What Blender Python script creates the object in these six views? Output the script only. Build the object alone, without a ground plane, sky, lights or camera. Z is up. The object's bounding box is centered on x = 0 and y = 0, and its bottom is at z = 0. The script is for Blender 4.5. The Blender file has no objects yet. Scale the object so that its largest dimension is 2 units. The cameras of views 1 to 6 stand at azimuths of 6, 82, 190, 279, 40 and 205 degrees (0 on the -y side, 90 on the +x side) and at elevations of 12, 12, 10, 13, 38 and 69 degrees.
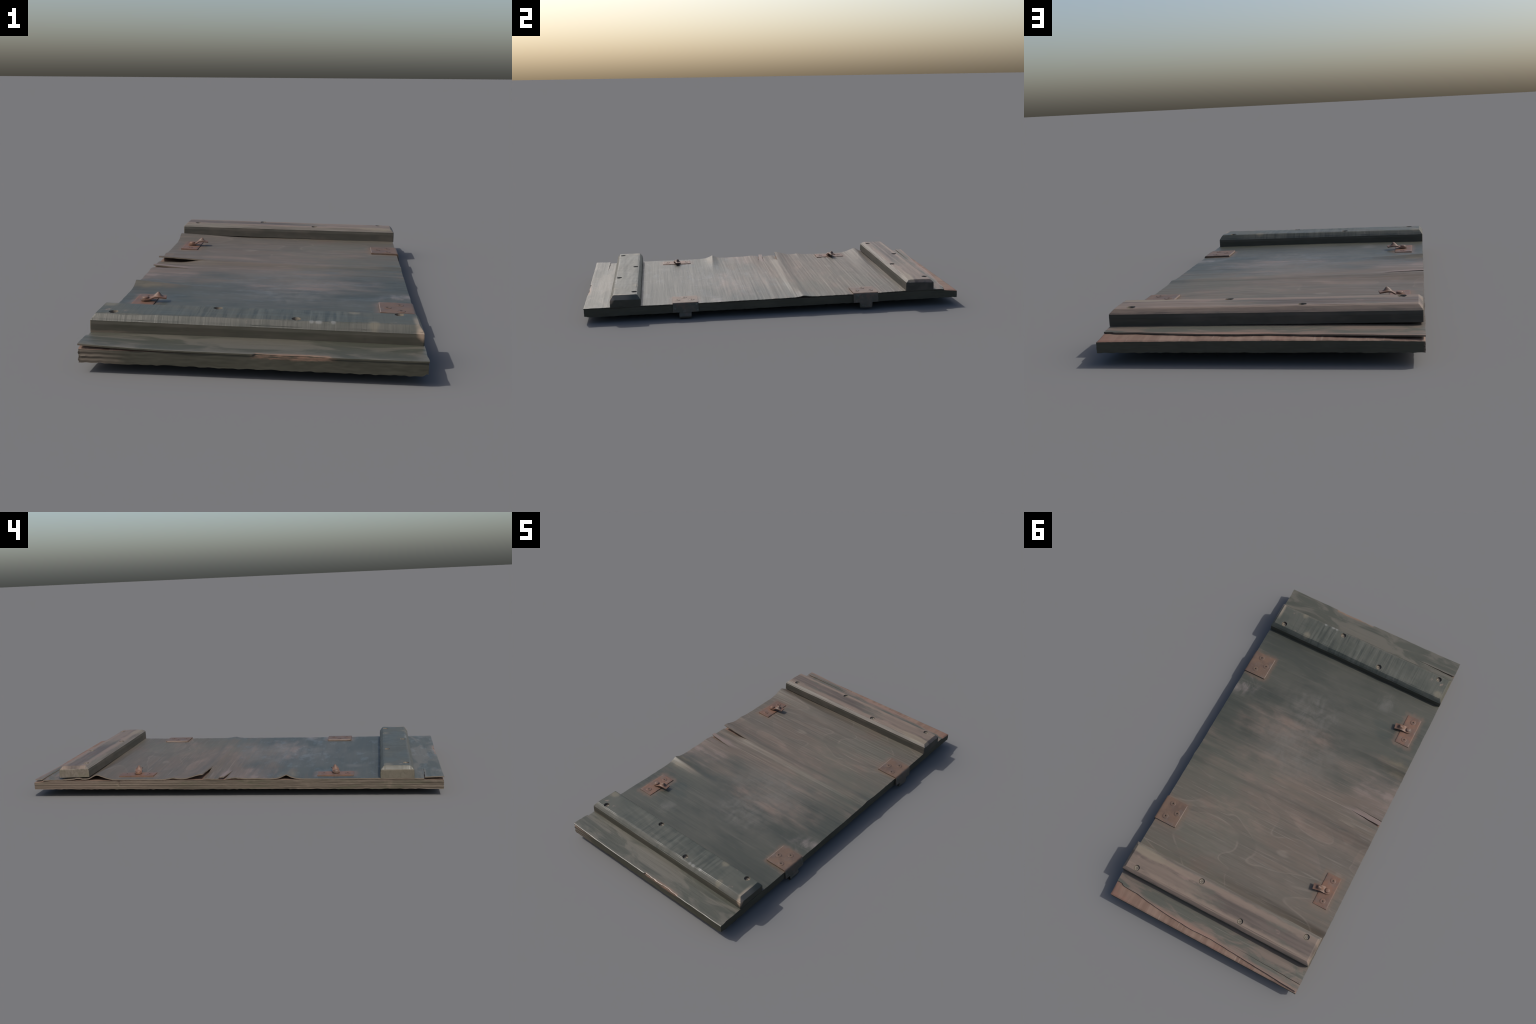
import bpy, bmesh, math
import numpy as np
from mathutils import Vector

rng = np.random.default_rng(7)
TABLE = rng.random((256, 256))


# ------------------------------------------------------------------ helpers
def sstep(a, b, x):
    t = np.clip((np.asarray(x, float) - a) / (b - a), 0, 1)
    return t * t * (3 - 2 * t)


def vnoise(u, v, seed=0):
    """smooth value noise in -1..1"""
    u = np.asarray(u, float) + 37.3 * seed
    v = np.asarray(v, float) + 17.9 * seed
    iu, iv = np.floor(u).astype(int), np.floor(v).astype(int)
    fu, fv = u - iu, v - iv
    fu, fv = fu * fu * (3 - 2 * fu), fv * fv * (3 - 2 * fv)
    g = lambda a, b: TABLE[a % 256, b % 256]
    a = g(iu, iv) * (1 - fu) + g(iu + 1, iv) * fu
    b = g(iu, iv + 1) * (1 - fu) + g(iu + 1, iv + 1) * fu
    return (a * (1 - fv) + b * fv) * 2 - 1


def fbm(u, v, seed=0, octaves=3):
    s, a = 0, 1.0
    for i in range(octaves):
        s = s + a * vnoise(u * 2 ** i, v * 2 ** i, seed + i)
        a *= 0.5
    return s / 1.75


def make_object(name, verts, faces, materials, parent, mat_index=None, smooth=35):
    me = bpy.data.meshes.new(name)
    me.from_pydata([tuple(map(float, v)) for v in verts], [], faces)
    me.validate()
    ob = bpy.data.objects.new(name, me)
    bpy.context.scene.collection.objects.link(ob)
    for m in materials:
        me.materials.append(m)
    if mat_index is not None:
        me.polygons.foreach_set("material_index", mat_index)
    ob.parent = parent
    finish_normals(me, smooth)
    return ob


def finish_normals(me, angle=35):
    bm = bmesh.new()
    bm.from_mesh(me)
    bmesh.ops.recalc_face_normals(bm, faces=bm.faces)
    lim = math.radians(angle)
    for f in bm.faces:
        f.smooth = True
    for e in bm.edges:
        if len(e.link_faces) == 2 and e.calc_face_angle(0) > lim:
            e.smooth = False
    bm.to_mesh(me)
    bm.free()


# ------------------------------------------------------------------ material language
class Graph:
    def __init__(self, name):
        self.mat = bpy.data.materials.new(name)
        self.mat.use_nodes = True
        self.t = self.mat.node_tree
        self.t.nodes.clear()
        self.out = self.t.nodes.new("ShaderNodeOutputMaterial")
        self.bsdf = self.t.nodes.new("ShaderNodeBsdfPrincipled")
        self.t.links.new(self.bsdf.outputs[0], self.out.inputs[0])
        tc = self.t.nodes.new("ShaderNodeTexCoord")
        sep = self.t.nodes.new("ShaderNodeSeparateXYZ")
        self.t.links.new(tc.outputs["Object"], sep.inputs[0])
        self.x, self.y, self.z = (S(self, sep.outputs[i]) for i in range(3))

    def link(self, value, socket):
        if isinstance(value, S):
            self.t.links.new(value.s, socket)
        elif isinstance(value, (tuple, list)) and len(value) == 3 and len(socket.default_value) == 4:
            socket.default_value = (*value, 1)
        else:
            socket.default_value = value

    def math(self, op, a, b=0.0, c=0.0, clamp=False):
        n = self.t.nodes.new("ShaderNodeMath")
        n.operation, n.use_clamp = op, clamp
        for v, s in zip((a, b, c), n.inputs):
            self.link(v, s)
        return S(self, n.outputs[0])

    def vec(self, x, y, z):
        n = self.t.nodes.new("ShaderNodeCombineXYZ")
        for v, s in zip((x, y, z), n.inputs):
            self.link(v, s)
        return S(self, n.outputs[0])

    def noise(self, sx, sy, sz, detail=3, rough=0.5, distort=0.0, off=0.0, wx=None, wy=None):
        x = self.x if wx is None else wx
        y = self.y if wy is None else wy
        n = self.t.nodes.new("ShaderNodeTexNoise")
        self.link(self.vec(x * sx + off, y * sy + off * 1.7, self.z * sz - off), n.inputs["Vector"])
        n.inputs["Scale"].default_value = 1
        n.inputs["Detail"].default_value = detail
        n.inputs["Roughness"].default_value = rough
        n.inputs["Distortion"].default_value = distort
        return S(self, n.outputs[0])

    def ss(self, a, b, v):
        n = self.t.nodes.new("ShaderNodeMapRange")
        n.interpolation_type = "SMOOTHSTEP"
        self.link(v, n.inputs[0])
        if a < b:
            n.inputs[1].default_value, n.inputs[2].default_value = a, b
        else:
            n.inputs[1].default_value, n.inputs[2].default_value = b, a
            n.inputs[3].default_value, n.inputs[4].default_value = 1, 0
        return S(self, n.outputs[0])

    def mix(self, f, a, b):
        n = self.t.nodes.new("ShaderNodeMix")
        n.data_type = "RGBA"
        self.link(f, n.inputs[0])
        self.link(a, n.inputs[6])
        self.link(b, n.inputs[7])
        return S(self, n.outputs[2])

    def blob(self, cx, cy, rx, ry, edge=0.35, warp=None):
        """soft ellipse in x,y with a ragged rim"""
        d = self.math("SQRT", ((self.x - cx) * (1 / rx)) ** 2 + ((self.y - cy) * (1 / ry)) ** 2)
        if warp is not None:
            d = d + warp
        return self.ss(1 + edge, 1 - edge, d)

    def box(self, x0, x1, y0, y1, soft, warp=None):
        """soft rectangle: 1 inside, falls to 0 over soft outside"""
        dx = self.math("MAXIMUM", self.math("MAXIMUM", x0 - self.x, self.x - x1), 0)
        dy = self.math("MAXIMUM", self.math("MAXIMUM", y0 - self.y, self.y - y1), 0)
        d = self.math("SQRT", dx * dx + dy * dy)
        if warp is not None:
            d = d + warp * soft
        return self.ss(soft, 0, d)

    def surface(self, color, rough, bump=None, strength=0.3, distance=0.003, metallic=0.0, spec=0.5):
        self.link(color, self.bsdf.inputs["Base Color"])
        self.link(rough, self.bsdf.inputs["Roughness"])
        self.link(metallic, self.bsdf.inputs["Metallic"])
        self.link(spec, self.bsdf.inputs["Specular IOR Level"])
        if bump is not None:
            n = self.t.nodes.new("ShaderNodeBump")
            n.inputs["Strength"].default_value = strength
            n.inputs["Distance"].default_value = distance
            self.link(bump, n.inputs["Height"])
            self.t.links.new(n.outputs[0], self.bsdf.inputs["Normal"])
        return self.mat


class S:
    def __init__(self, g, s):
        self.g, self.s = g, s

    def __add__(self, o): return self.g.math("ADD", self, o)
    def __radd__(self, o): return self.g.math("ADD", o, self)
    def __sub__(self, o): return self.g.math("SUBTRACT", self, o)
    def __rsub__(self, o): return self.g.math("SUBTRACT", o, self)
    def __mul__(self, o): return self.g.math("MULTIPLY", self, o)
    __rmul__ = __mul__
    def __pow__(self, o): return self.g.math("MULTIPLY", self, self) if o == 2 else self.g.math("POWER", self, o)


# plate rectangles (x0, x1, y0, y1): used for the iron parts and for rust stains round them
HINGES = ((0.394, 0.5170, -0.5415, -0.4075), (0.398, 0.5212, 0.4215, 0.5560))
LATCHES = ((-0.4735, -0.3960, -0.5815, -0.4082), (-0.4745, -0.3990, 0.4000, 0.5732))

GREEN = (0.043, 0.044, 0.033)
GREEN_DARK = (0.028, 0.031, 0.023)
BROWN = (0.080, 0.062, 0.047)
PINK = (0.140, 0.100, 0.078)
PALE = (0.105, 0.100, 0.088)
TAN = (0.165, 0.120, 0.085)
RUST = (0.110, 0.060, 0.040)


def paint_veneer():
    g = Graph("weathered_green_paint")
    x, y = g.x, g.y
    warp = g.noise(3, 5, 3, 4, 0.6) - 0.5
    streak = g.noise(2.2, 38, 38, 5, 0.6, off=3)
    fine = g.noise(7, 160, 160, 4, 0.6, off=9)
    cloud = g.noise(3.5, 6, 6, 5, 0.6, 0.6, off=21)
    # green front half grading into brown worn back half, boundary slants across the lid
    side = g.ss(-0.20, 0.12, y - x * 0.42 + warp * 0.75 + (streak - 0.5) * 0.35)
    backfade = g.ss(0.45, 0.75, y + warp * 0.5)
    worn = side * (1 - backfade * 0.2)
    green = g.mix(g.ss(0.35, 0.7, cloud), GREEN_DARK, GREEN)
    green = g.mix(g.ss(0.5, 0.75, streak) * 0.6, green, (0.058, 0.056, 0.045))
    brown = g.mix(g.ss(0.30, 0.62, streak), (0.062, 0.053, 0.041), BROWN)
    brown = g.mix(g.ss(0.5, 0.68, cloud) * 0.6, brown, (0.080, 0.060, 0.045))
    col = g.mix(worn, green, brown)
    # olive green remains beside the far hinge and along the far cleat
    olive = g.box(0.15, 0.55, 0.10, 0.80, 0.25, warp * 2) * g.ss(0.66, 0.42, cloud) * 0.55
    col = g.mix(olive, col, (0.062, 0.064, 0.048))
    # front strip is lighter than the field
    strip = g.ss(-0.84, -0.88, y + warp * 0.04)
    col = g.mix(strip * 0.9, col, g.mix(g.ss(0.42, 0.58, g.noise(4, 14, 9, 5, 0.6, 0.9, off=61)), (0.043, 0.045, 0.033), (0.080, 0.074, 0.058)))
    strip2 = g.ss(0.86, 0.90, y)
    col = g.mix(strip2 * 0.85, col, g.mix(g.ss(0.42, 0.60, g.noise(5, 16, 9, 5, 0.6, 0.8, off=63)), (0.052, 0.054, 0.042), (0.112, 0.084, 0.066)))
    # worn pale patches in the middle
    rag = (g.noise(7, 24, 20, 5, 0.65, off=5) - 0.5) * 2.6
    flecks = g.ss(0.42, 0.66, g.noise(8, 22, 22, 5, 0.6, 0.3, off=51)) * 0.62 + 0.22
    smear = g.ss(0.38, 0.66, g.noise(16, 9, 10, 5, 0.65, 0.7, off=57))
    col = g.mix(g.blob(0.06, -0.16, 0.24, 0.30, 0.8, rag * 0.35) * g.ss(0.3, 0.62, cloud) * 0.55, col, (0.088, 0.078, 0.065))
    for cx, cy, rx, ry, c, k in (
            (0.04, -0.22, 0.13, 0.05, PINK, .75), (0.05, -0.35, 0.10, 0.09, PALE, .45), (0.05, -0.11, 0.16, 0.10, PALE, .4),
            (0.27, -0.19, 0.12, 0.07, PINK, .55), (0.05, 0.03, 0.20, 0.06, PINK, .5), (0.09, 0.138, 0.20, 0.016, PINK, .6),
            (0.14, 0.36, 0.15, 0.06, PINK, .6), (-0.07, 0.22, 0.20, 0.04, PINK, .4), (0.34, 0.43, 0.10, 0.05, PINK, .4),
            (-0.26, 0.25, 0.25, 0.045, PINK, .45), (-0.47, -0.09, 0.11, 0.08, (0.15, 0.112, 0.10), .75),
            (-0.46, 0.045, 0.10, 0.016, (0.15, 0.11, 0.10), .8), (0.505, -0.34, 0.07, 0.05, (0.16, 0.135, 0.125), .7),
            (-0.26, -0.59, 0.04, 0.035, PALE, .5), (-0.03, 0.55, 0.25, 0.08, (0.10, 0.086, 0.072), .5),
            (-0.19, 0.56, 0.12, 0.03, PINK, .4), (-0.40, 0.33, 0.12, 0.05, (0.105, 0.085, 0.074), .6), (-0.48, -0.27, 0.07, 0.035, (0.125, 0.100, 0.060), .7)):
        frag = flecks if c[0] > c[2] * 1.35 else smear
        col = g.mix(g.blob(cx, cy, rx * 1.15, ry * 1.25, 0.6, rag * 0.5) * frag * k, col, c)
    sliver = g.ss(-0.34, -0.46, x) * g.ss(0.016, 0.011, g.math("ABSOLUTE", y - 0.006 + x * 0.082))
    col = g.mix(sliver * 0.75, col, (0.140, 0.104, 0.090))
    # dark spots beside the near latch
    for cx, cy in ((-0.293, -0.463), (-0.326, -0.409)):
        col = g.mix(g.blob(cx, cy, 0.04, 0.024, 0.5, rag * 0.5) * 0.7, col, (0.028, 0.034, 0.027))
    # figure of the wood: thin pale contour lines in the worn half
    fig = g.noise(2.6, 5.0, 1, 1.2, 0.4, 0.7, off=41)
    ring = g.math("PINGPONG", fig * 3.2, 0.5)
    where = worn * g.ss(0.10, 0.32, y) * g.ss(0.86, 0.7, y)
    col = g.mix(where * g.ss(0.22, 0.28, ring) * 0.5, col, (0.060, 0.052, 0.040))
    line = g.ss(0.045, 0.0, g.math("ABSOLUTE", ring - 0.25))
    col = g.mix(line * where * g.ss(0.38, 0.55, g.noise(6, 8, 6, 3, off=71)) * 0.55, col, (0.125, 0.104, 0.084))
    # thin streaks of bare fibre and dark grain lines
    col = g.mix(g.ss(0.56, 0.72, fine) * (0.14 + 0.40 * worn), col, (0.125, 0.108, 0.090))
    col = g.mix(g.ss(0.42, 0.30, fine) * 0.35, col, (0.030, 0.030, 0.024))
    hair = g.noise(1.6, 210, 60, 3, 0.55, off=83)
    col = g.mix(g.ss(0.66, 0.73, hair) * (0.15 + 0.5 * worn), col, (0.150, 0.130, 0.108))
    # torn back rim and front chip show red bare wood
    rim = g.ss(-0.012, 0.012, y - (0.935 + (0.48 - x) * 0.047) + (streak - 0.5) * 0.05 + warp * 0.03)
    col = g.mix(rim * g.ss(-0.02, 0.02, y - 0.9) * 0.8, col, (0.16, 0.095, 0.07))
    chip = g.box(0.012, 0.225, -1.1, -0.993, 0.012, rag * 0.9 + 0.1)
    col = g.mix(chip * 0.8, col, (0.155, 0.098, 0.066))
    # rust stains round the iron plates
    stain = (g.noise(30, 30, 30, 4, 0.6, off=13) - 0.5) * 1.6
    for r in HINGES + LATCHES:
        col = g.mix(g.box(*r, 0.030, stain) * 0.65, col, (0.098, 0.066, 0.046))
    # rough: intact paint is smoother, bare wood dull
    rough = 0.47 + worn * 0.15 - (1 - worn) * g.ss(0.5, 0.66, g.noise(9, 20, 20, 5, 0.65, off=77)) * 0.10
    hgt = fine * 0.6 + streak * 0.5 + g.noise(220, 420, 300, 2, 0.5) * 0.18
    return g.surface(col, rough, hgt, 0.35, 0.0025, spec=0.5)


def bare_edge():
    g = Graph("bare_plywood_edge")
    line = g.noise(6, 6, 160, 4, 0.65, 0.3)
    cloud = g.noise(7, 7, 30, 4, 0.6, off=4)
    pores = g.noise(60, 60, 240, 3, 0.6, off=7)
    col = g.mix(g.ss(0.35, 0.65, line), (0.050, 0.040, 0.029), (0.092, 0.074, 0.056))
    col = g.mix(g.ss(0.48, 0.62, cloud) * 0.75, col, (0.056, 0.053, 0.034))
    col = g.mix(g.ss(0.56, 0.70, g.noise(11, 11, 11, 3, off=17)) * 0.6, col, (0.128, 0.097, 0.076))
    # redder towards the back end
    col = g.mix(g.ss(0.2, 0.7, g.y) * 0.5, col, (0.112, 0.082, 0.064))
    col = g.mix(g.ss(0.62, 0.72, pores) * 0.5, col, (0.045, 0.034, 0.024))
    # glue line at mid height with a pale proud ply above it, fresh pale veneer rim on top
    wob = (g.noise(9, 9, 9, 3, off=27) - 0.5) * 0.10
    f = (g.z - 0.0350 - g.y * 0.0048 + g.x * 0.0014) * (1 / 0.0475) + wob
    col = g.mix(g.ss(0.05, 0.01, g.math("ABSOLUTE", f - 0.50)) * 0.6, col, (0.150, 0.122, 0.096))
    col = g.mix(g.ss(0.05, 0.015, g.math("ABSOLUTE", f - 0.425)) * 0.8, col, (0.034, 0.026, 0.018))
    col = g.mix(g.ss(0.05, 0.01, g.math("ABSOLUTE", f - 0.80)) * g.ss(0.45, 0.6, cloud) * 0.6, col, (0.036, 0.028, 0.020))
    col = g.mix(g.ss(0.93, 0.98, f) * 0.7, col, (0.135, 0.108, 0.082))
    return g.surface(col, 0.75, line * 0.5 + pores * 0.6, 0.3, 0.002, spec=0.3)


def painted_edge():
    g = Graph("olive_painted_edge")
    line = g.noise(6, 6, 260, 4, 0.65, 0.3)
    cloud = g.noise(6, 6, 12, 4, 0.6, off=4)
    col = g.mix(g.ss(0.35, 0.65, cloud), (0.038, 0.036, 0.024), (0.050, 0.047, 0.033))
    col = g.mix(g.ss(0.5, 0.75, line) * 0.4, col, (0.066, 0.056, 0.042))
    # worn to bare wood near the front left corner
    bare = g.ss(-0.38, -0.50, g.x + (cloud - 0.5) * 0.3) * g.ss(0.0, -0.1, g.y)
    col = g.mix(bare * 0.7, col, (0.115, 0.090, 0.068))
    rag = (g.noise(30, 30, 120, 4, 0.6, off=9) - 0.5)
    chip = g.ss(-0.02, 0.03, g.x + rag * 0.05) * g.ss(0.26, 0.20, g.x + rag * 0.05) * g.ss(0.060, 0.068, g.z + rag * 0.02) * g.ss(0.0, -0.1, g.y)
    col = g.mix(chip * g.ss(0.36, 0.56, g.noise(14, 14, 90, 4, 0.6, off=33)), col, (0.165, 0.100, 0.068))
    return g.surface(col, 0.65, line, 0.12, 0.002, spec=0.35)


def core_face():
    g = Graph("bare_cross_ply")
    grain = g.noise(24, 2.5, 4, 5, 0.6)
    cloud = g.noise(9, 9, 9, 3, off=3)
    col = g.mix(g.ss(0.35, 0.65, grain), (0.120, 0.076, 0.056), (0.160, 0.108, 0.082))
    col = g.mix(g.ss(0.55, 0.72, cloud) * 0.6, col, (0.150, 0.075, 0.055))
    col = g.mix(g.ss(0.64, 0.72, g.noise(90, 6, 9, 2, off=8)) * 0.45, col, (0.23, 0.175, 0.14))
    # underside keeps its dull olive paint
    under = g.ss(0.062, 0.052, g.z)
    col = g.mix(under, col, (0.060, 0.056, 0.043))
    return g.surface(col, 0.75, grain, 0.5, 0.003, spec=0.3)


def cleat_paint(kind):
    near = kind == "near"
    g = Graph("cleat_green_paint" if near else "cleat_worn_brown_paint")
    x, y, z = g.x, g.y, g.z
    warp = g.noise(5, 12, 12, 4, 0.6) - 0.5
    if near:
        chatter = g.noise(88, 4.5, 5, 3, 0.5, 0.3)
        cloud = g.noise(5, 9, 9, 5, 0.6, off=2)
        col = g.mix(g.ss(0.35, 0.65, cloud), (0.040, 0.044, 0.034), (0.052, 0.054, 0.043))
        zone = g.ss(-0.45, -0.1, x) * g.ss(0.40, 0.2, x)
        col = g.mix(g.ss(0.52, 0.66, chatter) * zone * 0.42, col, (0.080, 0.084, 0.070))
        col = g.mix(g.ss(0.48, 0.36, chatter) * zone * 0.8, col, (0.026, 0.030, 0.024))
        speck = g.noise(26, 26, 26, 4, 0.6, off=31)
        col = g.mix(g.ss(0.66, 0.74, speck) * 0.7, col, (0.16, 0.12, 0.095))
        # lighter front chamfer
        ch = g.ss(-0.838, -0.846, y)
        col = g.mix(ch * (0.35 + 0.45 * g.ss(0.4, 0.62, cloud)), col, (0.070, 0.067, 0.055))
        # bare corner and light bruises
        d = g.math("SQRT", (x - 0.510) ** 2 + (y + 0.862) ** 2 + (z - 0.118) ** 2)
        col = g.mix(g.ss(0.026, 0.010, d + warp * 0.02), col, (0.30, 0.215, 0.150))
        col = g.mix(g.ss(0.478, 0.492, x + warp * 0.03) * g.ss(0.108, 0.118, z) * g.ss(-0.74, -0.80, y) * 0.6, col, (0.20, 0.165, 0.125))
        for bx, by, r in ((0.190, -0.846, 0.010), (0.168, -0.845, 0.007), (0.235, -0.844, 0.007)):
            col = g.mix(g.blob(bx, by, r, 0.008, 0.5, warp * 1.5) * g.ss(0.130, 0.136, z) * 0.55, col, (0.18, 0.18, 0.17))
        for bx, by, r in ((0.36, -0.846, 0.012), (0.30, -0.735, 0.016), (-0.49, -0.74, 0.02)):
            col = g.mix(g.blob(bx, by, r, 0.018, 0.5, warp * 2) * 0.55, col, (0.125, 0.110, 0.078))
        col = g.mix(g.ss(-0.505, -0.514, x + warp * 0.02) * 0.6, col, (0.060, 0.057, 0.044))
        rough = 0.46 + g.ss(0.4, 0.6, cloud) * 0.1
        hgt = chatter + warp
    else:
        streak = g.noise(2.6, 34, 34, 5, 0.6, 0.3)
        cloud = g.noise(4, 14, 14, 5, 0.65, off=2)
        col = g.mix(g.ss(0.38, 0.62, streak), (0.056, 0.044, 0.036), (0.080, 0.061, 0.050))
        col = g.mix(g.ss(0.50, 0.62, cloud) * 0.6, col, (0.062, 0.061, 0.047))
        rag = (g.noise(8, 30, 30, 5, 0.65, off=5) - 0.5) * 2.4
        # pale worn bands along both arrises
        for yy, wd in ((0.746, 0.016), (0.846, 0.020)):
            band = g.ss(1.5, 0.4, g.math("ABSOLUTE", (y - yy) * (1 / wd)) + rag) 
            col = g.mix(band * 0.62, col, (0.165, 0.122, 0.094))
        ch = g.ss(0.735, 0.727, y + rag * 0.003)
        col = g.mix(ch * (0.35 + 0.4 * g.ss(0.4, 0.6, streak)), col, (0.120, 0.110, 0.092))
        pp = g.blob(0.33, 0.80, 0.22, 0.045, 0.5, rag) 
        col = g.mix(pp * 0.5, col, (0.160, 0.120, 0.092))
        col = g.mix(g.blob(0.44, 0.745, 0.12, 0.02, 0.4, rag) * 0.5, col, (0.140, 0.122, 0.086))
        col = g.mix(g.ss(0.64, 0.74, g.noise(12, 30, 30, 4, off=8)) * 0.5, col, (0.175, 0.120, 0.10))
        rough = 0.60
        hgt = streak + warp * 0.6 + g.noise(40, 160, 160, 3, off=4) * 0.4
    return g.surface(col, rough, hgt, 0.35, 0.003, spec=0.45)


def cleat_side(kind):
    g = Graph("cleat_side_olive" if kind == "near" else "cleat_side_brown")
    cloud = g.noise(5, 9, 14, 5, 0.6, off=2)
    streak = g.noise(3, 40, 60, 4, 0.6, off=6)
    if kind == "near":
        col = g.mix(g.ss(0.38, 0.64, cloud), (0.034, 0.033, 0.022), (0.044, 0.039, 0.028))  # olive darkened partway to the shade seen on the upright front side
        rag = g.noise(20, 20, 60, 4, off=3) - 0.5
        d = g.math("SQRT", (g.x - 0.511) ** 2 + (g.y + 0.8635) ** 2 + (g.z - 0.116) ** 2)
        col = g.mix(g.ss(0.026, 0.012, d + rag * 0.02), col, (0.28, 0.20, 0.14))
        col = g.mix(g.ss(-0.36, -0.50, g.x + rag * 0.2) * g.ss(0.094, 0.086, g.z + rag * 0.01) * g.ss(-0.78, -0.82, g.y) * 0.7, col, (0.12, 0.095, 0.07))
    else:
        col = g.mix(g.ss(0.42, 0.64, cloud), (0.036, 0.033, 0.025), (0.060, 0.050, 0.039))
    col = g.mix(g.ss(0.5, 0.7, streak) * 0.3, col, (0.066, 0.058, 0.044))
    return g.surface(col, 0.62, streak, 0.25, 0.002, spec=0.4)


def end_grain():
    g = Graph("bare_end_grain")
    saw = g.noise(8, 60, 34, 4, 0.6, 1.2)
    cloud = g.noise(8, 12, 16, 4, off=5)
    col = g.mix(g.ss(0.3, 0.7, saw), (0.080, 0.069, 0.053), (0.118, 0.101, 0.081))
    col = g.mix(g.ss(0.5, 0.65, cloud) * 0.5, col, (0.155, 0.126, 0.102))
    col = g.mix(g.ss(0.5, 0.35, cloud) * 0.4, col, (0.098, 0.092, 0.060))
    near = g.ss(0.0, -0.1, g.y)
    col = g.mix(near * 0.6, col, (0.068, 0.063, 0.045))
    return g.surface(col, 0.75, saw, 0.5, 0.003, spec=0.3)


def rust(kind):
    g = Graph("rusted_iron" if kind == "top" else "dull_painted_iron" if kind == "paint" else "bright_rust_iron")
    a = g.noise(16, 16, 16, 5, 0.6, 0.4)
    b = g.noise(70, 70, 70, 4, 0.6, off=7)
    c = g.noise(28, 28, 28, 3, 0.5, off=19)
    if kind == "paint":
        col = g.mix(g.ss(0.4, 0.65, a), (0.048, 0.045, 0.034), (0.078, 0.060, 0.046))
        col = g.mix(g.ss(0.55, 0.65, b) * 0.6, col, (0.095, 0.105, 0.088))
        col = g.mix(g.ss(0.55, 0.7, c) * 0.5, col, (0.105, 0.060, 0.042))
    else:
        warm = (0.118, 0.058, 0.034) if kind == "bright" else (0.094, 0.056, 0.035)
        dark = (0.082, 0.046, 0.031) if kind == "bright" else (0.070, 0.043, 0.029)
        col = g.mix(g.ss(0.38, 0.62, a), dark, warm)
        col = g.mix(g.ss(0.52, 0.68, c) * 0.6, col, (0.084, 0.064, 0.052))
        col = g.mix(g.ss(0.60, 0.72, b) * 0.4, col, (0.140, 0.098, 0.080))
        if kind == "top":
            for q in HINGES:
                col = g.mix(g.ss(q[0] + 0.0030, q[0] + 0.0012, g.x + (b - 0.5) * 0.004) * g.ss(0.0, 0.01, (g.y - q[2]) * (1 if q[2] > 0 else 1)) * g.ss(0.0, 0.01, q[3] - g.y) * 0.7, col, (0.215, 0.170, 0.145))
    return g.surface(col, 0.42 + 0.25 * a, a * 0.8 + b * 0.4, 0.35, 0.003, metallic=0.0, spec=0.5)


def dark_recess():
    g = Graph("dark_screw_recess")
    a = g.noise(90, 90, 90, 3)
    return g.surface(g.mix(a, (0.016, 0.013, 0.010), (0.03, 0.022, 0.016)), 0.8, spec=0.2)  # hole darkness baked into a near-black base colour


def pale_screw():
    g = Graph("weathered_screw_head")
    a = g.noise(120, 120, 120, 3)
    return g.surface(g.mix(g.ss(0.35, 0.65, a), (0.085, 0.070, 0.055), (0.155, 0.135, 0.105)), 0.6, a, 0.3, 0.001, spec=0.4)


M_PAINT, M_EDGE, M_OLIVE, M_CORE = paint_veneer(), bare_edge(), painted_edge(), core_face()
M_NEAR, M_FAR, M_END = cleat_paint("near"), cleat_paint("far"), end_grain()
M_NEAR_SIDE, M_FAR_SIDE = cleat_side("near"), cleat_side("far")
M_RUST, M_BRIGHT, M_IRON, M_DARK, M_SCREW = rust("top"), rust("bright"), rust("paint"), dark_recess(), pale_screw()

lid = bpy.data.objects.new("wooden_crate_lid", None)
bpy.context.scene.collection.objects.link(lid)
lid["label"] = "weathered green plywood crate lid with cleats and rusty hinges"
lid["category"] = "crate lid"


# ------------------------------------------------------------------ lid surfaces
LEFT_Y = [-1.0, -0.9, -0.7, -0.45, -0.33, -0.1, 0.25, 0.56, 0.72, 0.89, 0.95, 1.0]
LEFT_Z = [0.0825, 0.0825, 0.0850, 0.0850, 0.0865, 0.0875, 0.0890, 0.0878, 0.0898, 0.0893, 0.0875, 0.0870]
RIGHT_Y = [-1.0, -0.86, -0.54, -0.4, -0.06, 0.12, 0.4, 0.56, 0.68, 0.715, 0.87, 0.925, 1.0]
RIGHT_Z = [0.0780, 0.0790, 0.0785, 0.0790, 0.0805, 0.0825, 0.0842, 0.0850, 0.0880, 0.0902, 0.0895, 0.0873, 0.0860]


def hump(y, y0, w0, w1, p=1.7):
    t = np.where(y < y0, (y0 - y) / w0, (y - y0) / w1)
    return np.exp(-np.abs(t) ** p)


def base_top(x, y):
    """height of the flat veneer, from side profiles of both long edges"""
    l, r = np.interp(y, LEFT_Y, LEFT_Z), np.interp(y, RIGHT_Y, RIGHT_Z)
    t = np.clip((x + 0.521) / 1.032, 0, 1)
    return l * (1 - t) + r * t + (0.0030 - 0.0045 * sstep(-0.84, -0.97, y)) * np.sin(np.pi * t) ** 0.6 + 0.0012 * sstep(0.86, 0.92, y) * hump(x, -0.25, 0.2, 0.3)


def base_bottom(x, y):
    return 0.0350 + 0.0048 * y - 0.0014 * x


def fade(x, length, p=1.6):
    return np.clip(1 - (x + 0.521) / length, 0, 1) ** p


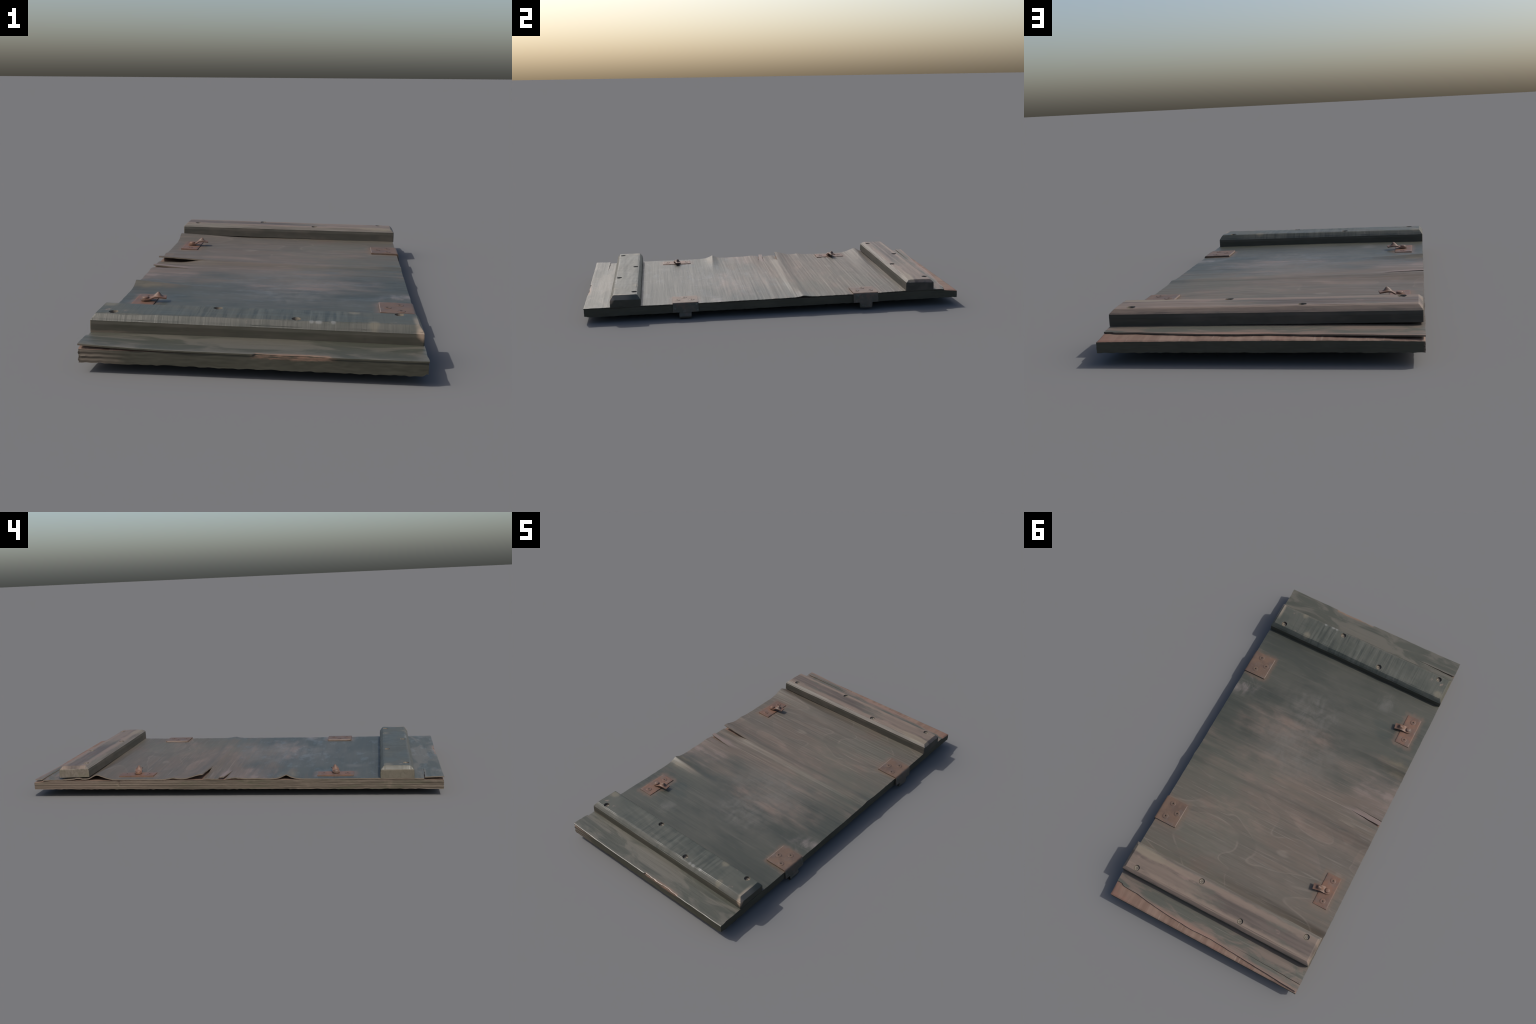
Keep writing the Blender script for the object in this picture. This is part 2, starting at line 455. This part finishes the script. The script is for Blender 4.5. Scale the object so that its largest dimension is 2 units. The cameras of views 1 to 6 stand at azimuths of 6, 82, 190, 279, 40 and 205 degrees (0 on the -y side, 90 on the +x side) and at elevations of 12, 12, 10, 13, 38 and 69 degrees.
CRACKS = [  # course of each split in the veneer along x, and how far from the left edge it is open
    ([-0.53, -0.41, -0.30, 0.52], [-0.909, -0.913, -0.915, -0.915], -0.30),
    ([-0.53, -0.374, 0.0, 0.52], [0.0338, 0.0212, 0.0, -0.01], -0.365),
    ([-0.53, -0.367, 0.0, 0.52], [0.0628, 0.0484, 0.035, 0.03], -0.345),
    ([-0.53, -0.31, 0.0, 0.24, 0.52], [0.1400, 0.1305, 0.1225, 0.118, 0.122], -0.295),
    ([-0.53, -0.36, -0.13, 0.52], [0.9535, 0.948, 0.9425, 0.925], -0.14),
]
BACK_X = [-0.53, -0.417, -0.318, -0.22, -0.11, -0.04, 0.074, 0.145, 0.22, 0.293, 0.337, 0.389, 0.470, 0.479, 0.486, 0.53]
BACK_Y = [0.9915, 0.9860, 0.9790, 0.9740, 0.9670, 0.9632, 0.9660, 0.9617, 0.9580, 0.9506, 0.9450, 0.9370, 0.9350, 0.9310, 0.9240, 0.9215]


def ridge_height(x):
    return np.interp(x, [-0.521, -0.40, -0.31, -0.1, 0.2, 0.51], [0.0225, 0.0175, 0.0135, 0.0095, 0.0065, 0.0072])


def veneer_top(x, y, strip):
    z = base_top(x, y)
    d = x + 0.521
    # humps where the face ply has blistered from the left edge inwards
    drift = 0.672 - 0.02 * np.clip(d / 0.4, 0, 1)
    z = z + 0.0245 * hump(y, drift, 0.050, 0.034) * fade(x, 0.95, 1.9)
    z = z + 0.007 * hump(y, 0.765, 0.02, 0.05) * fade(x, 0.25)
    z = z + 0.006 * hump(y, 0.29, 0.026, 0.026) * fade(x, 0.22)
    z = z + 0.0055 * hump(y, -0.015, 0.035, 0.035) * fade(x, 0.30)
    z = z + 0.0022 * hump(y, -0.117, 0.04, 0.04) * fade(x, 0.25)
    z = z + 0.0200 * hump(y, -0.2640 - 0.06 * np.clip(d, 0, 0.3), 0.030, 0.030, 1.35) * fade(x, 0.42, 1.7)
    # long ridge behind the main split
    yc = np.interp(x, CRACKS[3][0], CRACKS[3][1])
    rh = ridge_height(x)
    right = sstep(0.25, 0.51, x)
    peak = yc + 0.010 + 0.024 * right
    if strip >= 4:
        z = z + rh * np.where(y < peak, 1 - 0.1 * ((peak - y) / 0.02) ** 2 * (1 - right) - right * (1 - hump(y, peak, 0.03, 0.03)), hump(y, peak, 0.03, 0.058 - 0.02 * right))
    else:
        shut = sstep(-0.43, -0.30, x)
        lip = 1 - 0.1 * ((peak - yc) / 0.02) ** 2 * (1 - right) - right * (1 - hump(yc, peak, 0.03, 0.03))
        z = z + rh * lip * shut * hump(y, yc, 0.022 + 0.006 * right, 0.02, 1.4)
    # lifted sliver between two splits, lifted front left and back left corners
    if strip == 2:
        z = z + 0.0095 * np.clip(1 - d / 0.16, 0, 1)
    if strip == 0:
        z = z + 0.0085 * np.clip(1 - d / 0.24, 0, 1) ** 1.3 * sstep(-0.9, -0.93, y) + 0.0072 * np.clip(1 - d / 0.24, 0, 1) ** 1.3 * (1 - sstep(-0.9, -0.93, y))
        z = z - 0.0020 * np.clip(1 - d / 0.2, 0, 1) * sstep(-0.93, -0.995, y) + 0.0022 * np.clip(1 - d / 0.65, 0, 1) * sstep(-0.93, -0.99, y)
    if strip == 5:
        z = z + 0.0045 * np.clip(1 - d / 0.38, 0, 1) ** 1.2
    # raised grain
    amp = 0.45 + 0.55 * sstep(-0.3, 0.2, y)
    z = z + amp * (0.0006 * vnoise(x * 3, y * 95, 1) + 0.0007 * vnoise(x * 1.6, y * 34, 2) + 0.0005 * vnoise(x * 4, y * 160, 3)) + 0.0008 * fbm(x * 3, y * 4, 4)
    return z


def build_veneer():
    nx = 300
    u = np.linspace(0, 1, nx + 1)
    bounds = [lambda x: -0.9988 + 0.0010 * vnoise(x * 25, 0 * x, 6) + 0.0065 * sstep(0.002, 0.010, x) * sstep(0.236, 0.21, x) * (0.7 + 0.3 * vnoise(x * 60, 0 * x, 9))]
    for cx, cy, tip in CRACKS:
        bounds.append(lambda x, cx=cx, cy=cy: np.interp(x, cx, cy) + 0.0010 * vnoise(x * 40, 0 * x, 11))
    bounds.append(lambda x: np.interp(x, BACK_X, BACK_Y) + 0.0012 * vnoise(x * 45, 0 * x, 5))
    tops, quads = [], []
    for k in range(6):
        span = 2.0 if k in () else None
        x0 = -0.5235 + u * 1.0362
        lo, hi = bounds[k](x0), bounds[k + 1](x0)
        rows = max(4, int(np.mean(hi - lo) / 0.0035))
        if k == 3:
            rows = 28
        v = np.linspace(0, 1, rows + 1) ** (1.6 if k == 0 else 1.0)
        X = np.repeat(x0[None, :], rows + 1, 0)
        Y = lo[None, :] + (hi - lo)[None, :] * v[:, None]
        # open the splits a little
        if k < 5:
            tip = CRACKS[k][2]
            gap = (0.0065 if k in (1, 2) else 0.0035) * np.clip((tip - X) / (tip + 0.52), 0, 1)
            Y = Y - gap * v[:, None] ** 6 * 0.5
        if k > 0:
            tip = CRACKS[k - 1][2]
            gap = (0.0065 if k - 1 in (1, 2) else 0.0035) * np.clip((tip - X) / (tip + 0.52), 0, 1)
            Y = Y + gap * (1 - v[:, None]) ** 6 * 0.5
        # ragged long edges
        left = 0.0016 * fbm(Y * 18, 0 * Y, 7) + 0.0010 * vnoise(Y * 120, 0 * Y, 8)
        right_e = 0.0014 * fbm(Y * 16, 0 * Y + 3, 9) - 0.002 * hump(Y, -0.96, 0.01, 0.02)
        X = X + left * np.clip(1 - (X + 0.5235) / 0.05, 0, 1) + right_e * np.clip(1 - (0.5127 - X) / 0.05, 0, 1)
        Z = veneer_top(X, Y, k)
        if k == 0:
            Z = Z - 0.0016 * (1 - sstep(0.0, 0.004, Y - lo[None, :])) ** 2
        # where a split is shut both sides share one height
        tops.append((X, Y, Z))
    for k in range(5):
        Xa, Ya, Za = tops[k]
        Xb, Yb, Zb = tops[k + 1]
        shut = Xa[-1] > CRACKS[k][2]
        Xm, Ym, Zm = (Xa[-1] + Xb[0]) / 2, (Ya[-1] + Yb[0]) / 2, (Za[-1] + Zb[0]) / 2
        for A, r in ((tops[k], -1), (tops[k + 1], 0)):
            A[0][r][shut], A[1][r][shut], A[2][r][shut] = Xm[shut], Ym[shut], Zm[shut]
    verts, faces, mats, off = [], [], [], 0
    TH = 0.0046
    for k, (X, Y, Z) in enumerate(tops):
        nr, nc = X.shape
        top = np.stack([X, Y, Z], -1).reshape(-1, 3)
        bot = top - [0, 0, TH]
        verts.append(top)
        verts.append(bot)
        n = nr * nc
        idx = np.arange(n).reshape(nr, nc) + off
        q = np.stack([idx[:-1, :-1], idx[:-1, 1:], idx[1:, 1:], idx[1:, :-1]], -1).reshape(-1, 4)
        faces += q.tolist() + (q[:, ::-1] + n).tolist()
        mats += [0] * (2 * len(q))

        def wall(line, m):
            for a, b in zip(line[:-1], line[1:]):
                faces.append([int(a), int(b), int(b + n), int(a + n)])
                mats.append(m)
        wall(idx[:, 0], 1)
        wall(idx[:, -1], 2)
        x_lo, x_hi = X[0], X[-1]
        lim_lo = 9 if k == 0 else CRACKS[k - 1][2]
        lim_hi = 9 if k == 5 else CRACKS[k][2]
        wall([i for i, xx in zip(idx[0], x_lo) if xx <= lim_lo + 0.004], 2 if k == 0 else 1)
        wall([i for i, xx in zip(idx[-1], x_hi) if xx <= lim_hi + 0.004], 1)
        off += 2 * n
    ob = make_object("face_veneer", np.concatenate(verts), faces, [M_PAINT, M_EDGE, M_OLIVE], lid, mats, 40)
    bm = bmesh.new()
    bm.from_mesh(ob.data)
    bmesh.ops.remove_doubles(bm, verts=bm.verts, dist=0.00002)
    bm.to_mesh(ob.data)
    bm.free()
    finish_normals(ob.data, 40)
    return ob


def build_core():
    xl, xr, yf, yb = -0.5222, 0.5118, -0.9965, 0.9988
    nx, ny, nz = 206, 398, 14
    xs, ys = np.linspace(xl, xr, nx + 1), np.linspace(yf, yb, ny + 1)
    X, Y = np.meshgrid(xs, ys, indexing="ij")
    rim = np.minimum(np.minimum(X - xl, xr - X), np.minimum(Y - yf, yb - Y))
    Zt = base_top(X, Y) - 0.0062
    bare = sstep(0.925, 0.965, Y)
    Zt = Zt - bare * 0.0025 * sstep(0.95, 0.995, Y) - 0.0035 * sstep(0.006, 0, rim) * bare
    Zt = Zt - 0.0035 * sstep(-0.985, -0.9965, Y) * sstep(0.0, -0.5, X)
    Zt = Zt + bare * (0.0003 * vnoise(X * 110, Y * 5, 21) + 0.0005 * vnoise(X * 45, Y * 3, 22))
    Zb = base_bottom(X, Y) + 0.0018 * sstep(0.006, 0, rim) * (vnoise(X * 70, Y * 70, 23) + 0.3) + 0.0010 * fbm(X * 9, Y * 9, 24)
    # ragged nick under the front right corner
    Zb = Zb + 0.008 * np.exp(-(((X - 0.508) / 0.008) ** 2 + ((Y + 0.993) / 0.02) ** 2))
    verts = [np.stack([X, Y, Zt], -1).reshape(-1, 3), np.stack([X, Y, Zb], -1).reshape(-1, 3)]
    n = (nx + 1) * (ny + 1)
    idx = np.arange(n).reshape(nx + 1, ny + 1)
    q = np.stack([idx[:-1, :-1], idx[1:, :-1], idx[1:, 1:], idx[:-1, 1:]], -1).reshape(-1, 4)
    faces = q.tolist() + (q[:, ::-1] + n).tolist()
    mats = [0] * len(faces)
    loop = np.concatenate([idx[:-1, 0], idx[-1, :-1], idx[:0:-1, -1], idx[0, :0:-1]])
    P = np.stack([X, Y, Zt], -1).reshape(-1, 3)[loop]
    B = np.stack([X, Y, Zb], -1).reshape(-1, 3)[loop]
    m = len(loop)
    # outward direction per rim vertex
    O = np.zeros((m, 2))
    O[:, 0] = np.where(P[:, 0] <= xl + 1e-6, -1, np.where(P[:, 0] >= xr - 1e-6, 1, 0))
    O[:, 1] = np.where(P[:, 1] <= yf + 1e-6, -1, np.where(P[:, 1] >= yb - 1e-6, 1, 0))
    O /= np.maximum(np.linalg.norm(O, axis=1), 1e-6)[:, None]
    s = P[:, 0] + P[:, 1] * 1.31
    rings = [loop]
    off = 2 * n
    for j in range(1, nz):
        f = j / nz
        left = O[:, 0] < -0.1
        corner = np.exp(-((P[:, 0] + 0.52) / 0.12) ** 2) * (P[:, 1] < -0.9)
        # plies swell between the glue lines
        ply = 1 - 2 * np.abs(((f * np.where(left, 2.0, 3.0) + 0.06 * vnoise(s * 5, 0 * s, 31)) % 1) - 0.5)
        depth = np.where(left, 0.0016, 0.0001) + 0.0032 * corner
        d = depth * (ply - 0.6) + 0.0004 * vnoise(s * 60, 0 * s + f * 9, 32) + 0.0007 * fbm(s * 7, 0 * s + f * 1.2, 33)
        line = np.where(left, 0.0014, 0.0) * np.exp(-((f - 0.50 - 0.015 * vnoise(s * 6, 0 * s, 34)) / 0.05) ** 2)
        d = d + line
        d = d + np.where(left & (np.abs(P[:, 1] - 0.565) < 0.004), -0.004 * (f < 0.6), 0)
        V = P * (1 - f) + B * f
        V[:, :2] += O * d[:, None]
        verts.append(V)
        rings.append(np.arange(m) + off)
        off += m
    rings.append(loop + n)
    for a, b in zip(rings[:-1], rings[1:]):
        for i in range(m):
            k = (i + 1) % m
            faces.append([int(a[i]), int(b[i]), int(b[k]), int(a[k])])
            mats.append(1 if (O[i, 0] < -0.5 or O[k, 0] < -0.5) else 2)
    return make_object("plywood_panel", np.concatenate(verts), faces, [M_CORE, M_EDGE, M_OLIVE], lid, mats, 50)


# ------------------------------------------------------------------ cleats
def build_cleat(x0, x1, y0, y1, zb, zs, zt, paint, side_paint, seed, groove):
    """zb, zs, zt: heights of underside, top of the upright sides and flat top at (left front, left back, right front, right back)"""
    def at(q, tx, ty):
        return (q[0] * (1 - ty) + q[1] * ty) * (1 - tx) + (q[2] * (1 - ty) + q[3] * ty) * tx
    inset, end_run = 0.0175, 0.0145
    # cross section walked round: (across 0..1, level 0 bottom..1 side top..2 top)
    n_bot, n_side, n_ch, n_top = 12, 9, 7, 40
    w = (inset) / (y1 - y0)
    sec = [(t, 0) for t in np.linspace(0, 1, n_bot, endpoint=False)]
    sec += [(1, l) for l in np.linspace(0, 1, n_side, endpoint=False)]
    sec += [(1 - w * t, 1 + t) for t in np.linspace(0, 1, n_ch, endpoint=False)]
    sec += [(1 - w - (1 - 2 * w) * t, 2) for t in np.linspace(0, 1, n_top, endpoint=False)]
    sec += [(w * t, 1 + t) for t in np.linspace(1, 0, n_ch, endpoint=False)]
    sec += [(0, l) for l in np.linspace(1, 0, n_side, endpoint=False)]
    a = np.array([p[0] for p in sec]); lv = np.array([p[1] for p in sec])
    ends = np.concatenate([np.linspace(0, 0.004, 4, endpoint=False), np.linspace(0.004, 0.02, 7, endpoint=False)])
    xs = np.concatenate([x0 + ends, np.linspace(x0 + 0.02, x1 - 0.02, 250), (x1 - ends)[::-1]])
    verts = []
    for x in xs:
        tx = (x - x0) / (x1 - x0)
        b, s_, t_ = at(zb, tx, a), at(zs, tx, a), at(zt, tx, a)
        z = np.where(lv <= 1, b + (s_ - b) * lv, s_ + (t_ - s_) * (lv - 1))
        d = min(x - x0, x1 - x)
        z = np.minimum(z, s_ + (t_ - s_) * min(1, d / end_run) ** 0.9)
        r = 0.0022 * (1 - math.sqrt(max(0, 1 - max(0, 1 - d / 0.004) ** 2)))
        y = y0 + (y1 - y0) * a
        yc = (y0 + y1) / 2
        y = yc + (y - yc) * (1 - r / ((y1 - y0) / 2))
        nrm = fbm(x * 9 + a * 3, a * 6 + lv * 2, seed, 3)
        z = z + np.where(lv > 1.2, 0.0009 * nrm + groove * 0.0011 * vnoise(x * 2 + 0 * a, a * 13, seed + 1), 0.0004 * nrm)
        # worn, slightly wandering arrises
        z = z - np.where((lv >= 2) & ((a < w * 1.25) | (a > 1 - w * 1.25)), 0.0012 + 0.0008 * vnoise(x * 14, a * 2, seed + 2), 0)
        y = y + np.where(np.abs(lv - 1) <= 0.15, np.where(a < 0.5, 1, -1) * (0.0012 + 0.0008 * vnoise(x * 16, a * 9, seed + 3)), 0)
        y = y + 0.0007 * fbm(x * 12 + 0 * a, lv * 1.5 + a * 5, seed + 4)
        verts.append(np.stack([np.full_like(y, x), y, z], -1))
    m, k = len(sec), len(xs)
    faces, mats = [], []
    for i in range(k - 1):
        for j in range(m):
            jj = (j + 1) % m
            faces.append([i * m + j, i * m + jj, (i + 1) * m + jj, (i + 1) * m + j])
            upright = max(lv[j], lv[jj]) <= 1.0
            mats.append(1 if xs[i + 1] < x0 + 0.003 else 2 if upright else 0)
    faces.append(list(range(m))); mats.append(1)
    faces.append([(k - 1) * m + j for j in range(m)]); mats.append(2)
    return make_object("cleat", np.concatenate(verts), faces, [paint, M_END, side_paint], lid, mats, 24)


def lathe(profile, seg=24):
    verts, faces = [], []
    for r, z in profile:
        for i in range(seg):
            t = 2 * math.pi * i / seg
            verts.append((r * math.cos(t), r * math.sin(t), z))
    for j in range(len(profile) - 1):
        for i in range(seg):
            k = (i + 1) % seg
            faces.append((j * seg + i, j * seg + k, (j + 1) * seg + k, (j + 1) * seg + i))
    faces.append(tuple(range(seg)))
    faces.append(tuple((len(profile) - 1) * seg + i for i in range(seg)))
    return verts, faces


def sunk_screw(parent, pos, radius, material, relief=1.0, proto={}):
    key = (material.name, round(radius, 4))
    if key not in proto:
        # rim, dished head, small dark socket
        prof = [(radius, -0.006), (radius, 0.0004), (radius * 0.84, 0.0019), (radius * 0.60, 0.0004), (radius * 0.44, 0.0017), (radius * 0.33, 0.0014), (radius * 0.29, -0.0040)]
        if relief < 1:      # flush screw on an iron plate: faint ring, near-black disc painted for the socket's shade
            prof = [(radius, -0.003), (radius, 0.0002), (radius * 0.86, 0.0011), (radius * 0.66, 0.0004), (radius * 0.46, 0.0010), (radius * 0.28, 0.0009), (radius * 0.25, 0.0004)]
        v, f = lathe(prof)
        me = bpy.data.meshes.new("screw")
        me.from_pydata(v, [], f)
        me.materials.append(material)
        me.materials.append(M_DARK)
        for p in me.polygons:
            c = p.center
            if math.hypot(c.x, c.y) < radius * 0.325:
                p.material_index = 1
        finish_normals(me, 50)
        proto[key] = me
    ob = bpy.data.objects.new("screw", proto[key])
    bpy.context.scene.collection.objects.link(ob)
    ob.parent = parent
    ob.location = pos
    return ob


def drill(ob, holes, radius, depth):
    cut_v, cut_f = [], []
    for hx, hy, hz in holes:
        v, f = lathe([(radius * 0.93, -depth), (radius, -depth * 0.5), (radius * 1.03, 0.002), (radius * 1.03, 0.03)], 28)
        o = len(cut_v)
        cut_v += [(hx + a, hy + b, hz + c) for a, b, c in v]
        cut_f += [tuple(i + o for i in face) for face in f]
    cutter = make_object("drill_bit", cut_v, cut_f, [ob.data.materials[0]], None)
    cutter.data.materials.clear()
    cutter.data.materials.append(M_SCREW)
    mod = ob.modifiers.new("holes", "BOOLEAN")
    mod.operation, mod.object, mod.solver = "DIFFERENCE", cutter, "EXACT"
    mod.material_mode = "TRANSFER"
    dg = bpy.context.evaluated_depsgraph_get()
    me = bpy.data.meshes.new_from_object(ob.evaluated_get(dg), depsgraph=dg)
    ob.modifiers.clear()
    ob.data = me
    bpy.data.objects.remove(cutter)
    finish_normals(me, 28)


build_core()
build_veneer()

near = build_cleat(-0.5245, 0.5110, -0.8635, -0.7060, (0.0835, 0.0840, 0.0775, 0.0775), (0.1225, 0.1215, 0.1150, 0.1140), (0.1430, 0.1430, 0.1385, 0.1380), M_NEAR, M_NEAR_SIDE, 40, 0.3)
far = build_cleat(-0.5190, 0.5155, 0.7122, 0.8660, (0.1015, 0.0985, 0.0895, 0.0895), (0.1410, 0.1365, 0.1345, 0.1295), (0.1570, 0.1552, 0.1475, 0.1462), M_FAR, M_FAR_SIDE, 50, 1.0)
near_holes = [(-0.4577, -0.8265, 0.1425), (-0.1365, -0.7419, 0.1412), (0.1203, -0.8276, 0.1395), (0.4424, -0.7383, 0.1380)]
far_holes = [(-0.4508, 0.7468, 0.1570), (-0.1319, 0.8297, 0.1525), (0.1289, 0.7435, 0.1512), (0.4466, 0.8342, 0.1475)]
for cleat, holes, depth in ((near, near_holes, 0.012), (far, far_holes, 0.009)):
    drill(cleat, holes, 0.0146, depth)
    for hx, hy, hz in holes:
        sunk_screw(cleat, (hx, hy, hz - depth + 0.0005), 0.0128, M_SCREW)


# ------------------------------------------------------------------ hinges
def ribbon(name, profile, y0, y1, thick, material, parent, seed, ny=28, taper=0.0):
    """bent strip: profile of (x, z) points, swept along y, with real thickness"""
    P = np.array(profile, float)
    # resample
    seg = np.concatenate([[0], np.cumsum(np.linalg.norm(np.diff(P, axis=0), axis=1))])
    s = np.linspace(0, seg[-1], max(10, int(seg[-1] / 0.004)))
    P = np.stack([np.interp(s, seg, P[:, 0]), np.interp(s, seg, P[:, 1])], -1)
    T = np.gradient(P, axis=0)
    T /= np.linalg.norm(T, axis=1)[:, None]
    N = np.stack([-T[:, 1], T[:, 0]], -1)
    ys = np.linspace(0, 1, ny)
    verts = []
    for side in (0, -thick):
        for i in range(len(P)):
            tp = taper * i / (len(P) - 1)
            yy = (y0 + tp) + (y1 - y0 - 2 * tp) * ys + 0.0006 * vnoise(s[i] * 90 + 0 * ys, ys * 3, seed)
            d = side + 0.0007 * fbm(s[i] * 30 + 0 * ys, ys * 5, seed + 1)
            verts.append(np.stack([P[i, 0] + N[i, 0] * d, yy, P[i, 1] + N[i, 1] * d], -1))
    V = np.concatenate(verts)
    m, n = len(P), len(P) * ny
    idx = np.arange(n).reshape(m, ny)
    q = np.stack([idx[:-1, :-1], idx[1:, :-1], idx[1:, 1:], idx[:-1, 1:]], -1).reshape(-1, 4)
    faces = q.tolist() + (q[:, ::-1] + n).tolist()
    for line in (idx[:, 0], idx[:, -1], idx[0], idx[-1]):
        for a, b in zip(line[:-1], line[1:]):
            faces.append([int(a), int(b), int(b + n), int(a + n)])
    return make_object(name, V, faces, [material] if not isinstance(material, list) else material, parent, None, 40)


HINGE_TOP = (0.0872, 0.0922)
for i, (x0, x1, y0, y1) in enumerate(HINGES):
    zt, zb = HINGE_TOP[i], (0.0355, 0.0395)[i]
    xo = x1 - 0.001
    prof = [(x0, zt + 0.001), (x1 - 0.008, zt - 0.0006), (x1 - 0.0035, zt - 0.0020), (x1 - 0.0010, zt - 0.0060), (xo + 0.003, zt - 0.03), (xo + 0.0055, zb)]
    hinge = ribbon("hinge", prof, y0, y1, 0.0055, [M_RUST, M_IRON], lid, 60 + i)
    for p in hinge.data.polygons:
        if p.center.z < zt - 0.008:
            p.material_index = 1
    if i == 0:
        # rolled barrel under the near plate
        cx, cz, br = xo - 0.0040, 0.0136, 0.0132
        roll = [(xo + 0.0015, 0.046), (xo + 0.0030, 0.032)] + [(cx + br * math.cos(t), cz + br * math.sin(t)) for t in np.linspace(0.75, -4.6, 30)]
        ribbon("hinge_knuckle", roll, -0.5085, -0.4450, 0.0045, M_IRON, hinge, 70, 14)
    else:
        tab = [(xo + 0.0045, 0.050), (xo + 0.0062, 0.030), (xo + 0.0062, 0.0108)]
        ribbon("hinge_knuckle", tab, 0.4540, 0.5250, 0.0140, M_IRON, hinge, 71, 14, 0.004)
    pts = (((0.4663, -0.5153), (0.4657, -0.4403), (0.4206, -0.4779)), ((0.4706, 0.4483), (0.4725, 0.5234), (0.4258, 0.4867)))[i]
    for sx, sy in pts:
        zz = zt + 0.001 - (sx - x0) * 0.014
        sunk_screw(hinge, (sx, sy, zz + 0.0004), 0.0150, M_RUST, 0.45)


# ------------------------------------------------------------------ turn latches
def box_plate(name, x0, x1, y0, y1, z_top, thick, mat, parent, seed):
    nx, ny = 22, 44
    X, Y = np.meshgrid(np.linspace(x0, x1, nx), np.linspace(y0, y1, ny), indexing="ij")
    edge = np.minimum(np.minimum(X - x0, x1 - X), np.minimum(Y - y0, y1 - Y))
    # long edge facing outwards is bent down a touch, arrises rounded
    Z = z_top(X, Y) + 0.0006 * fbm(X * 40, Y * 25, seed) - 0.0007 * sstep(0.003, 0, edge)
    n = nx * ny
    V = np.concatenate([np.stack([X, Y, Z], -1).reshape(-1, 3), np.stack([X, Y, Z - thick], -1).reshape(-1, 3)])
    idx = np.arange(n).reshape(nx, ny)
    q = np.stack([idx[:-1, :-1], idx[1:, :-1], idx[1:, 1:], idx[:-1, 1:]], -1).reshape(-1, 4)
    faces = q.tolist() + (q[:, ::-1] + n).tolist()
    for line in (idx[:, 0], idx[:, -1], idx[0], idx[-1]):
        for a, b in zip(line[:-1], line[1:]):
            faces.append([int(a), int(b), int(b + n), int(a + n)])
    return make_object(name, V, faces, [mat], parent, None, 40)


LATCH_DATA = (  # pivot, arm direction end, plate height left/right, nib height, tip height
    dict(pivot=(-0.4325, -0.4965), tip=(-0.3590, -0.4850), zl=0.0905, zr=0.0895, arm=0.0990, nib=0.1215, end=0.1035, screws=((-0.4372, -0.5520), (-0.4346, -0.4384))),
    dict(pivot=(-0.4370, 0.4862), tip=(-0.3640, 0.4985), zl=0.0955, zr=0.0935, arm=0.1035, nib=0.1290, end=0.1125, screws=((-0.4401, 0.4274), (-0.4387, 0.5428))),
)
for i, (x0, x1, y0, y1) in enumerate(LATCHES):
    L = LATCH_DATA[i]
    plane = lambda X, Y, L=L: L["zl"] + (L["zr"] - L["zl"]) * (X - x0) / (x1 - x0)
    latch = box_plate("latch", x0, x1, y0, y1, plane, 0.0070, M_BRIGHT, lid, 80 + i)
    for sx, sy in L["screws"]:
        sunk_screw(latch, (sx, sy, plane(sx, sy) + 0.0004), 0.0140, M_BRIGHT, 0.5)
    # lever: round at the pivot, square at the tip, pressed-up finger nib
    (px, py), (tx, ty) = L["pivot"], L["tip"]
    dx, dy = tx - px, ty - py
    length = math.hypot(dx, dy)
    ex, ey = dx / length, dy / length
    R, ns, nw = 0.0180, 52, 25
    S_ = np.linspace(-R, length, ns)
    half = np.where(S_ < 0, np.sqrt(np.maximum(R * R - S_ ** 2, 1e-7)), np.interp(S_, [0, 0.03, 0.042, length], [R, 0.0150, 0.0155, 0.0160]))
    W = np.linspace(-1, 1, nw)
    SS, WW = np.meshgrid(S_, W, indexing="ij")
    A = WW * half[:, None]
    base = np.interp(SS, [-R, 0.014, 0.032, 0.045, length], [L["arm"] - 0.0005, L["arm"], L["end"] + 0.002, L["end"] + 0.003, L["end"]])
    # nib: gentle rise on the pivot side, steep face to the tip, narrow across
    sn = 0.0480
    prof = np.where(SS < sn, sstep(sn - 0.030, sn, SS), 1 - sstep(sn + 0.001, sn + 0.019, SS))
    across = np.exp(-np.abs(A / 0.0092) ** 2.6)
    Z = base + (L["nib"] - L["end"] - 0.002) * prof * across
    pit = np.exp(-(((SS - sn - 0.009) / 0.0055) ** 2 + (A / 0.0065) ** 2))
    Z = Z - 0.0075 * pit
    X = px + SS * ex - A * ey
    Y = py + SS * ey + A * ex
    n = ns * nw
    low = np.minimum(Z, base + 0.006) - 0.0050
    V = np.concatenate([np.stack([X, Y, Z], -1).reshape(-1, 3), np.stack([X, Y, low], -1).reshape(-1, 3)])
    idx = np.arange(n).reshape(ns, nw)
    q = np.stack([idx[:-1, :-1], idx[1:, :-1], idx[1:, 1:], idx[:-1, 1:]], -1).reshape(-1, 4)
    faces = q.tolist() + (q[:, ::-1] + n).tolist()
    for line in (idx[:, 0], idx[:, -1], idx[0], idx[-1]):
        for a, b in zip(line[:-1], line[1:]):
            faces.append([int(a), int(b), int(b + n), int(a + n)])
    make_object("latch_lever", V, faces, [M_BRIGHT], latch, None, 50)
    rv, rf = lathe([(0.0125, -0.012), (0.0125, 0.0030), (0.0118, 0.0050), (0.0095, 0.0063), (0.0050, 0.0069), (0.001, 0.0070)], 28)
    make_object("rivet", [(px + a, py + b, L["arm"] + c) for a, b, c in rv], rf, [M_BRIGHT], latch, None, 50)
